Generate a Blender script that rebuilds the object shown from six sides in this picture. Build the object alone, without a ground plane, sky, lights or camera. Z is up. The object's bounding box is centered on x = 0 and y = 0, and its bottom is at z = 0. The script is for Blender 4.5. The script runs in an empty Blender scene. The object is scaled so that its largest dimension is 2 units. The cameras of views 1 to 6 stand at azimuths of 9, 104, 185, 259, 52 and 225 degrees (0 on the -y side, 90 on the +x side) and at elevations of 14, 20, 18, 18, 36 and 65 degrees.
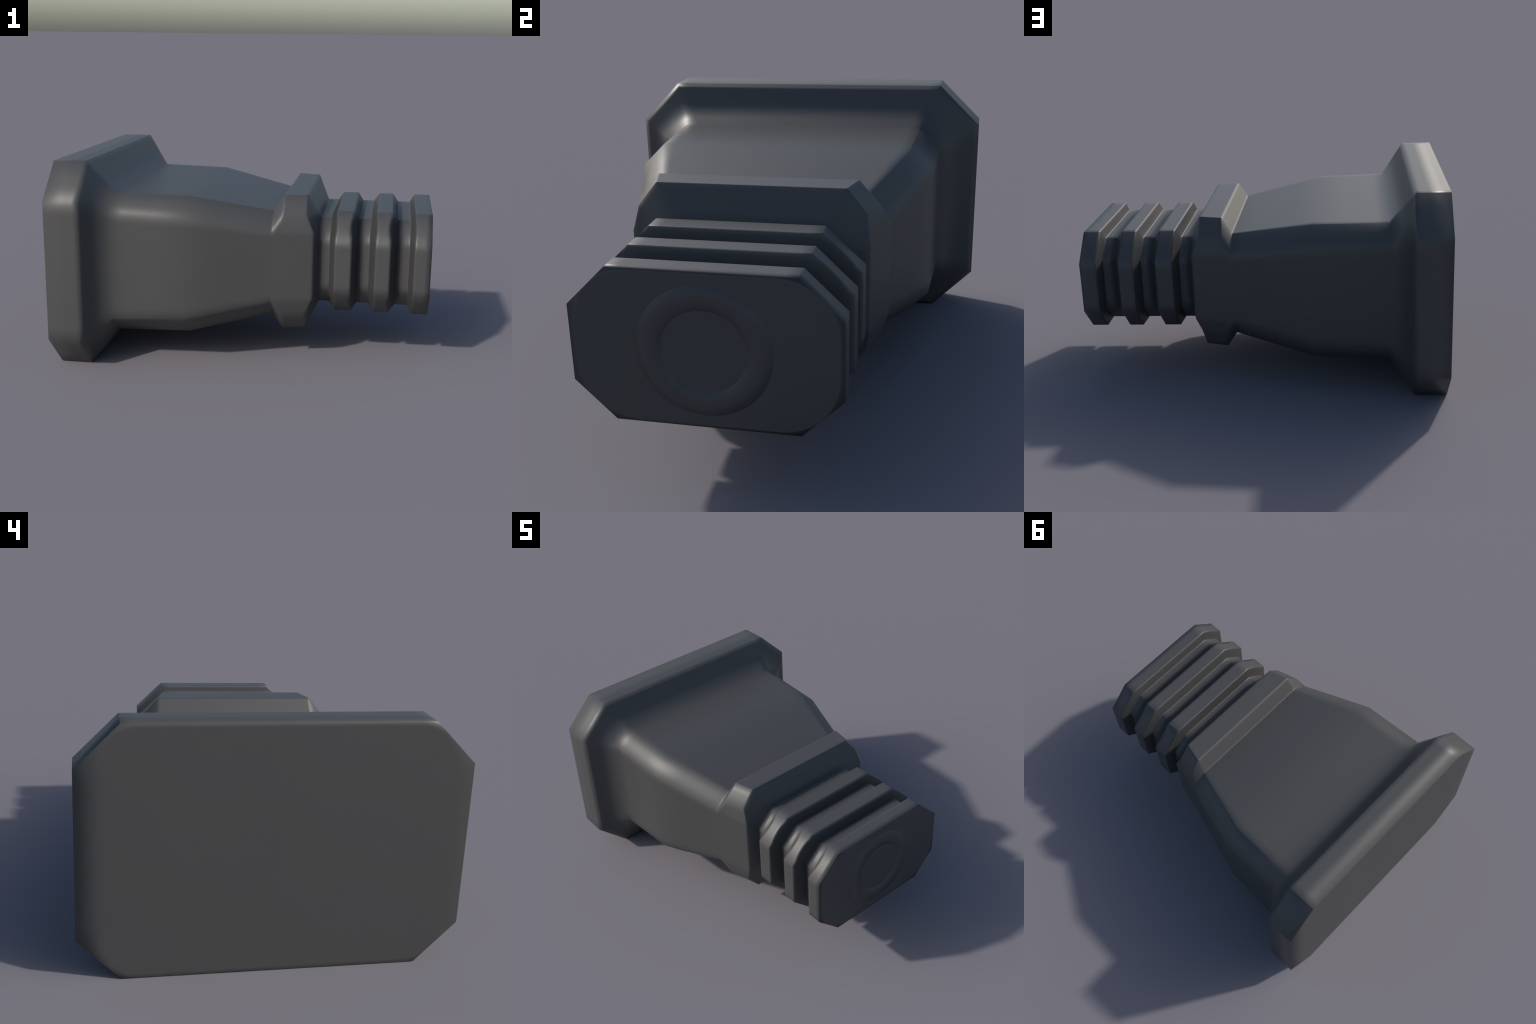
"""Dark grey rubber plug lying on its flange edge: a chamfered rectangular
flange, a tapered body, a raised collar, a ribbed neck with three ribs and a
round bead on the end face.  The whole plug is one loft of chamfered-rectangle
cross-sections along x; it is cut into named parts whose borders coincide, and
every part carries the soft (rounded-edge) normals of the whole surface."""
import bpy, math
import numpy as np

ZC = 0.56                       # height of the plug's axis

# ----------------------------------------------------------------------------
# cross-sections: x, half width, half width of the flat top, half height,
# half height of the flat side
# ----------------------------------------------------------------------------
FLANGE = (0.840, 0.6535, 0.560, 0.373)
RIB = (0.467, 0.323, 0.2803, 0.140)
GROOVE = (0.401, 0.298, 0.2375, 0.139)
STATIONS = [
    (-1.000, *FLANGE),                          # 0 back edge of the flange
    (-0.828, *FLANGE),                          # 1 front edge of the rim
    (-0.6962, 0.6664, 0.5704, 0.3817, 0.2977),  # 2 root of the body
    (-0.2943, 0.6534, 0.5563, 0.3747, 0.2803),  # 3 shoulder
    (0.149, 0.5213, 0.4191, 0.2893, 0.1969),    # 4 end of the taper
    (0.2039, 0.4889, 0.4050, 0.3753, 0.2765),   # 5 back edge of the collar
    (0.3290, 0.4505, 0.3735, 0.3753, 0.2790),   # 6 front edge of the collar
    (0.3945, *GROOVE),                          # 7
    (0.4549, *GROOVE),                          # 8
    (0.4858, *RIB),                             # 9  first rib
    (0.5748, *RIB),                             # 10
    (0.6060, *GROOVE),                          # 11
    (0.6700, *GROOVE),                          # 12
    (0.7038, *RIB),                             # 13 second rib
    (0.7827, *RIB),                             # 14
    (0.8159, *GROOVE),                          # 15
    (0.8849, *GROOVE),                          # 16
    (0.9113, *RIB),                             # 17 third rib
    (1.0000, *RIB),                             # 18 end
]
NS = len(STATIONS)
# collar: the front edge leans back, its lower side corner sits on the body side
COLLAR_SIDE_X = 0.3318          # x of the collar's chamfer/side corner
COLLAR_FOOT = (0.3695, 0.4665, 0.1867)   # x, half width, half height

# softness of each ring edge: reach of the rounding backwards / forwards
EDGE = {0: (0.00, 0.085), 1: (0.036, 0.016), 2: (0.110, 0.110), 3: (0.16, 0.16),
        4: (0.007, 0.007), 5: (0.010, 0.010), 6: (0.012, 0.020),
        7: (0.022, 0.030)}
for k in (8, 12, 16):
    EDGE[k] = (0.008, 0.006)
for k in (9, 13, 17):
    EDGE[k] = (0.008, 0.010)
for k in (10, 14):
    EDGE[k] = (0.012, 0.014)
for k in (11, 15):
    EDGE[k] = (0.026, 0.026)
EDGE[18] = (0.034, 0.0)
# the flange front and the rib flanks are moulded nearly square to the axis; the
# rounding hides the draft: lean of the shading normal towards +x / -x
LEAN = {1: 0.6}
# the roundings that do not sit astride their edge
SHIFT = {1: 0.016, 2: -0.045, 7: 0.014, 11: 0.020, 15: 0.020}
LEAN.update({i: -2.2 for i in (8, 12, 16)})
LEAN.update({i: 2.2 for i in (10, 14)})

# softness of the long edges at each station: reach on the flat top, on the
# flat side and on the chamfer
LONG = {0: (0.050, 0.070, 0.12), 1: (0.050, 0.070, 0.12), 2: (0.050, 0.060, 0.090),
        3: (0.050, 0.060, 0.100), 4: (0.020, 0.040, 0.080), 5: (0.006, 0.040, 0.060),
        6: (0.006, 0.040, 0.060)}
for k in range(7, NS):
    LONG[k] = (0.050, 0.040, 0.100)


def section(k):
    """Twelve corners of cross-section k, counter-clockwise seen from +x,
    starting at the top edge on the +y side: T, S, Q per quarter."""
    x, w, a, h, e = STATIONS[k]
    xs = xq = x
    wq, eq = w, e * 0.97
    if k == 6:
        xs = COLLAR_SIDE_X
        xq, wq, eq = COLLAR_FOOT
    if k == 5:
        f = (x - STATIONS[4][0]) / (COLLAR_FOOT[0] - STATIONS[4][0])
        wq = STATIONS[4][1] + f * (COLLAR_FOOT[1] - STATIONS[4][1])
        eq = STATIONS[4][4] * 0.97 + f * (COLLAR_FOOT[2] - STATIONS[4][4] * 0.97)
    T, S, Q = (x, a, h), (xs, w, e), (xq, wq, eq)
    q = lambda p, sy, sz: (p[0], sy * p[1], ZC + sz * p[2])
    return np.array([q(T, 1, 1), q(T, -1, 1), q(S, -1, 1), q(Q, -1, 1),
                     q(Q, -1, -1), q(S, -1, -1), q(T, -1, -1), q(T, 1, -1),
                     q(S, 1, -1), q(Q, 1, -1), q(Q, 1, 1), q(S, 1, 1)])


SEC = np.array([section(k) for k in range(NS)])          # NS x 12 x 3
NJ = 12
# subdivisions of the twelve sides and of the profile segments
SUB_J = [72, 28, 5, 44, 5, 28, 72, 28, 5, 44, 5, 28]
SUB_I = [24, 24, 36, 40, 10, 14, 14, 10, 8, 12, 10, 10, 8, 12, 10, 10, 8, 14]


def ease(t):
    """0..1 share that runs closer to the ends, so that edges get fine rows."""
    return 0.5 - 0.5 * np.cos(np.pi * t) * (0.65 + 0.35 * np.cos(np.pi * t) ** 2)


def step(d, r0, r1):
    """Smooth 0->1 over d in [-r0, r1], one half at d = 0."""
    r0, r1 = np.maximum(r0, 1e-6), np.maximum(r1, 1e-6)
    u = np.where(d < 0, 0.5 + 0.5 * d / r0, 0.5 + 0.5 * d / r1)
    u = np.clip(u, 0, 1)
    return u * u * (3 - 2 * u) * 0.5 + u * 0.5


# --- grid coordinates -------------------------------------------------------
jj = np.concatenate([j + ease(np.arange(n) / n) for j, n in enumerate(SUB_J)])
NT = len(jj)
J0 = np.floor(jj + 1e-9).astype(int) % NJ
JF = jj - np.floor(jj + 1e-9)


def ring_points(i, f):
    a = SEC[i] * (1 - f) + (SEC[min(i + 1, NS - 1)] * f if f else 0)
    return a[J0] * (1 - JF[:, None]) + a[(J0 + 1) % NJ] * JF[:, None]


def seg_normal(i, j):
    a, b = SEC[i][j], SEC[i][(j + 1) % NJ]
    c, d = SEC[i + 1][(j + 1) % NJ], SEC[i + 1][j]
    n = np.cross(c - a, d - b)
    l = np.linalg.norm(n)
    return n / l if l > 1e-9 else n * 0


SN = np.array([[seg_normal(i, j) for j in range(NJ)] for i in range(NS - 1)])
# orient outwards
for i in range(NS - 1):
    for j in range(NJ):
        m = (SEC[i][j] + SEC[i][(j + 1) % NJ] + SEC[i + 1][j] + SEC[i + 1][(j + 1) % NJ]) / 4
        s = np.sign(np.dot(SN[i, j, 1:], (m - [0, 0, ZC])[1:]))
        if s < 0:
            SN[i, j] *= -1
# tiny sliver sides (next to the flat sides) follow the flat side, except in the
# collar, where they are real faces
for i in range(NS - 1):
    if i not in (4, 5, 6):
        for j in (2, 4):
            SN[i, j] = SN[i, 3]
        for j in (8, 10):
            SN[i, j] = SN[i, 9]

for i, lean in LEAN.items():
    SN[i, :, 0] += lean
    SN[i] /= np.linalg.norm(SN[i], axis=1, keepdims=True)


def around_weights(i, f):
    """Share of each of the 12 sides in the normal at every point of a ring."""
    sec = SEC[i] * (1 - f) + SEC[min(i + 1, NS - 1)] * f
    L = np.linalg.norm(np.roll(sec, -1, 0) - sec, axis=1)
    c = np.concatenate([[0], np.cumsum(L)])
    s = c[J0] + JF * L[J0]
    flat, side, cham = (np.array(LONG[i]) * (1 - f) + np.array(LONG[min(i + 1, NS - 1)]) * f)
    P = c[-1]
    # corner k lies between side k-1 and side k
    W = np.zeros((NT, NJ))
    # cumulative step functions on an unrolled line, three turns for the wrap
    for turn in (-1, 0, 1):
        for k in range(NJ):
            pos = c[k] + turn * P
            prev, nxt = (k - 1) % NJ, k
            top_flat = {0: (cham, flat), 1: (flat, cham), 6: (cham, flat), 7: (flat, cham)}
            side_in = {2: (cham, side), 5: (side, cham), 8: (cham, side), 11: (side, cham)}
            if k in top_flat:
                r = top_flat[k]
            elif k in side_in:
                r = side_in[k]
            else:
                r = (0.02, 0.02)
            r0 = min(r[0], 0.5 * L[prev] if prev in (1, 5, 7, 11) else r[0])
            r1 = min(r[1], 0.5 * L[nxt] if nxt in (1, 5, 7, 11) else r[1])
            st = step(s - pos, r0, r1)
            W[:, nxt] += st
            W[:, prev] -= st
    # each turn lets every side start and end once; close the count
    base = np.zeros(NJ)
    base[NJ - 1] = 1.0
    return W + base


def round_outline(p, hw, hh, rr):
    """Distance to a rounded rectangle on a cap (positive outside) and the
    outward direction there."""
    q = p[:, 1:] - [0, ZC]
    cx, cz = hw - rr, hh - rr
    v = np.sign(q) * np.maximum(np.abs(q) - [cx, cz], 0)
    inside = np.maximum(np.abs(q[:, 0]) - cx, np.abs(q[:, 1]) - cz) <= 0
    l = np.maximum(np.linalg.norm(v, axis=1), 1e-9)
    dist = np.where(inside, np.maximum(np.abs(q[:, 0]) - hw, np.abs(q[:, 1]) - hh), l - rr)
    g = v / l[:, None]
    return dist, np.stack([0 * dist, g[:, 0], g[:, 1]], 1)


# profile corners, measured along each of the NT lines
ROWS = [(i, f) for i in range(NS - 1) for f in ease(np.arange(SUB_I[i]) / SUB_I[i])]
ROWS.append((NS - 2, 1.0))
PTS = np.array([ring_points(i, f) for i, f in ROWS])             # NR x NT x 3
row_of = [sum(SUB_I[:k]) for k in range(NS)]
seglen = np.linalg.norm(np.diff(PTS, axis=0), axis=2)
S = np.concatenate([np.zeros((1, NT)), np.cumsum(seglen, 0)])     # arclength

NRM = np.zeros_like(PTS)
WP = np.zeros((len(ROWS), NT, NS - 1))
# the ribs are rounder than their chamfered outline: on the chamfers the crest
# is a little narrower
pinch = np.maximum(-round_outline(PTS[-1], RIB[0], RIB[2], 0.21)[0], 0) * 0.8
for k in (9, 13, 17):
    SHIFT[k] = 0.5 * pinch
for k in (10, 14):
    SHIFT[k] = -pinch
for k in range(1, NS - 1):
    r0, r1 = EDGE[k]
    lim0 = 0.75 * (S[row_of[k]] - S[row_of[k - 1]])
    lim1 = 0.75 * (S[row_of[k + 1]] - S[row_of[k]])
    st = step(S - S[row_of[k]] - SHIFT.get(k, 0.0), np.minimum(r0, lim0), np.minimum(r1, lim1))
    WP[:, :, k] += st
    WP[:, :, k - 1] -= st
WP[:, :, 0] += 1.0
for r, (i, f) in enumerate(ROWS):
    V = around_weights(i, f)
    NRM[r] = np.einsum('ti,tj,ijk->tk', WP[r], V, SN)
# the flange's back edge and the plug's end edge roll over towards the caps
NRM /= np.maximum(np.linalg.norm(NRM, axis=2, keepdims=True), 1e-9)
near = np.clip(-NRM[:, :, 1], 0, 1) ** 2          # the -y side is left squarer
back = np.tan(np.radians(46 - 28 * near) * np.clip(1 - S / 0.11, 0, 1))[:, :, None]
front = np.tan(np.radians(50) * np.clip(1 - (S[-1] - S) / EDGE[18][0], 0, 1))[:, :, None]
NRM = NRM + back * np.array([-1.0, 0, 0]) + front * np.array([1.0, 0, 0])
NRM /= np.linalg.norm(NRM, axis=2, keepdims=True)

# ----------------------------------------------------------------------------
# material
# ----------------------------------------------------------------------------
def rubber():
    m = bpy.data.materials.new("dark_grey_rubber")
    m.use_nodes = True
    nt = m.node_tree
    bsdf = nt.nodes["Principled BSDF"]
    co = nt.nodes.new("ShaderNodeTexCoord")
    n = nt.nodes.new("ShaderNodeTexNoise")
    n.inputs["Scale"].default_value = 2.2
    n.inputs["Detail"].default_value = 3.0
    nt.links.new(co.outputs["Object"], n.inputs["Vector"])
    ramp = nt.nodes.new("ShaderNodeValToRGB")
    ramp.color_ramp.elements[0].position = 0.3
    ramp.color_ramp.elements[0].color = (BASE * 0.985, BASE * 0.985, BASE * 0.985, 1)
    ramp.color_ramp.elements[1].position = 0.7
    ramp.color_ramp.elements[1].color = (BASE * 1.015, BASE * 1.015, BASE * 1.015, 1)
    nt.links.new(n.outputs["Fac"], ramp.inputs["Fac"])
    nt.links.new(ramp.outputs["Color"], bsdf.inputs["Base Color"])
    bsdf.inputs["Roughness"].default_value = ROUGH
    bsdf.inputs["Specular IOR Level"].default_value = SPEC
    return m


BASE, ROUGH, SPEC = 0.058, 0.48, 0.5
MAT = rubber()

# ----------------------------------------------------------------------------
# parts
# ----------------------------------------------------------------------------
root = bpy.data.objects.new("rubber_plug", None)
bpy.context.scene.collection.objects.link(root)
root["label"] = "dark grey rubber plug with flange, collar and ribbed neck"
root["category"] = "plug"


def make(name, verts, faces, normals, parent):
    me = bpy.data.meshes.new(name)
    me.from_pydata([tuple(v) for v in verts], [], faces)
    me.polygons.foreach_set("use_smooth", [True] * len(me.polygons))
    me.update()
    me.normals_split_custom_set_from_vertices([tuple(n) for n in normals])
    me.materials.append(MAT)
    ob = bpy.data.objects.new(name, me)
    bpy.context.scene.collection.objects.link(ob)
    ob.parent = parent
    ob.shadow_terminator_geometry_offset = 0.0
    return ob


def grid_faces(nr, off=0, flip=False):
    F = []
    for r in range(nr - 1):
        for t in range(NT):
            u = (t + 1) % NT
            q = (off + r * NT + t, off + (r + 1) * NT + t, off + (r + 1) * NT + u, off + r * NT + u)
            F.append(q[::-1] if flip else q)
    return F


def band(name, spans, parent):
    V, F, N = [], [], []
    for a, b in spans:
        r0, r1 = row_of[a], row_of[b] if b < NS - 1 else len(ROWS) - 1
        off = sum(len(v) for v in V)
        F += grid_faces(r1 - r0 + 1, off, flip=True)
        V.append(PTS[r0:r1 + 1].reshape(-1, 3))
        N.append(NRM[r0:r1 + 1].reshape(-1, 3))
    return make(name, np.concatenate(V), F, np.concatenate(N), parent)


# back face of the flange: concentric outlines, edge slightly rolled
outline = PTS[0]
out_n = np.array(around_weights(0, 0.0) @ SN[0])
out_n /= np.linalg.norm(out_n, axis=1, keepdims=True)
axis0 = np.array([-1.0, 0, ZC])
insets = [0, 0.006, 0.012, 0.018, 0.025, 0.032, 0.04, 0.05, 0.065, 0.09, 0.12, 0.16, 0.22, 0.32, 0.45, 0.6, 0.75, 0.9]


def cap_ring(outl, centre, share):
    return outl * (1 - share) + centre * share


V, N = [], []
for s in insets:
    p = cap_ring(outline, axis0, s)
    dist, g = round_outline(p, 0.842, 0.562, 0.26)
    left, right = np.clip(g[:, 1], 0, 1) ** 2, np.clip(-g[:, 1], 0, 1) ** 2
    reach = 0.022 + 0.100 * left + 0.06 * right
    amount = 0.55 + 0.35 * left - 0.42 * right
    k = np.clip(1 + dist / reach, 0, 1.3) ** 1.4 * amount
    n = np.array([[-1.0, 0, 0]]) + k[:, None] * g
    V.append(p)
    N.append(n / np.linalg.norm(n, axis=1, keepdims=True))
back_V = np.concatenate(V + [axis0[None]])
back_N = np.concatenate(N + [np.array([[-1.0, 0, 0]])])
back_F = grid_faces(len(insets))
last = (len(insets) - 1) * NT
back_F += [(last + t, len(back_V) - 1, last + (t + 1) % NT) for t in range(NT)]

flange = band("flange", [(0, 2)], root)
back_face = make("back_face", back_V, back_F, back_N, flange)
body = band("body", [(2, 4)], root)
collar = band("collar", [(4, 7)], root)
neck = band("neck", [(7, 8), (11, 12), (15, 16)], root)
rib = band("rib", [(8, 11)], neck)
rib1 = band("rib.001", [(12, 15)], neck)
rib2 = band("rib.002", [(16, 18)], neck)

# end face with a round raised bead
R_OUT, R_IN, BEAD = 0.236, 0.147, 0.002
end_out = PTS[-1]
end_n = np.array(around_weights(NS - 1 - 1, 1.0) @ SN[NS - 2])
end_n /= np.linalg.norm(end_n, axis=1, keepdims=True)
ctr = np.array([1.0, 0, ZC])
ang = np.arctan2(end_out[:, 2] - ZC, end_out[:, 1])
circ = np.stack([np.ones(NT), np.cos(ang), np.sin(ang)], 1)


def circle(r, dx=0.0):
    p = circ * r
    p[:, 0] = 1.0 + dx
    p[:, 2] += ZC
    return p


V, N = [], []
for s in (0, 0.012, 0.024, 0.036, 0.05, 0.065, 0.085, 0.11, 0.14, 0.18, 0.26, 0.36, 0.48, 0.62, 0.78, 0.9, 1.0):
    p = cap_ring(end_out, ctr, 0) * (1 - s) + circle(R_OUT) * s
    # rounded outline of the flat: everything beyond it rolls away
    dist, g = round_outline(p, 0.456, 0.277, 0.21)
    k = np.clip((dist + 0.006) / 0.014, 0, 1)[:, None] * 4.0
    n = np.array([[1.0, 0, 0]]) + k * g
    V.append(p)
    N.append(n / np.linalg.norm(n, axis=1, keepdims=True))
nr = len(V)
F = grid_faces(nr, flip=True)
end_cap = make("end_face", np.concatenate(V), F, np.concatenate(N), root)

V, N = [], []
STEPS = 18
radial = np.stack([np.zeros(NT), np.cos(ang), np.sin(ang)], 1)
for s in np.linspace(0, 1, STEPS + 1):
    r = R_OUT + (R_IN - R_OUT) * s
    V.append(circle(r, BEAD * math.sin(math.pi * s)))
    c = math.cos(math.pi * s)
    tilt = math.radians(35) * math.copysign(abs(c) ** 1.5, c)
    N.append(np.array([[math.cos(tilt), 0, 0]]) + radial * math.sin(tilt))
bead = make("bead", np.concatenate(V), grid_faces(STEPS + 1, flip=True), np.concatenate(N), end_cap)
V = np.concatenate([circle(r) for r in (R_IN, 0.1, 0.05)] + [ctr[None]])
F = grid_faces(3, flip=True) + [(2 * NT + (t + 1) % NT, 3 * NT, 2 * NT + t) for t in range(NT)]
centre = make("centre_disc", V, F, np.tile([1.0, 0, 0], (len(V), 1)), end_cap)
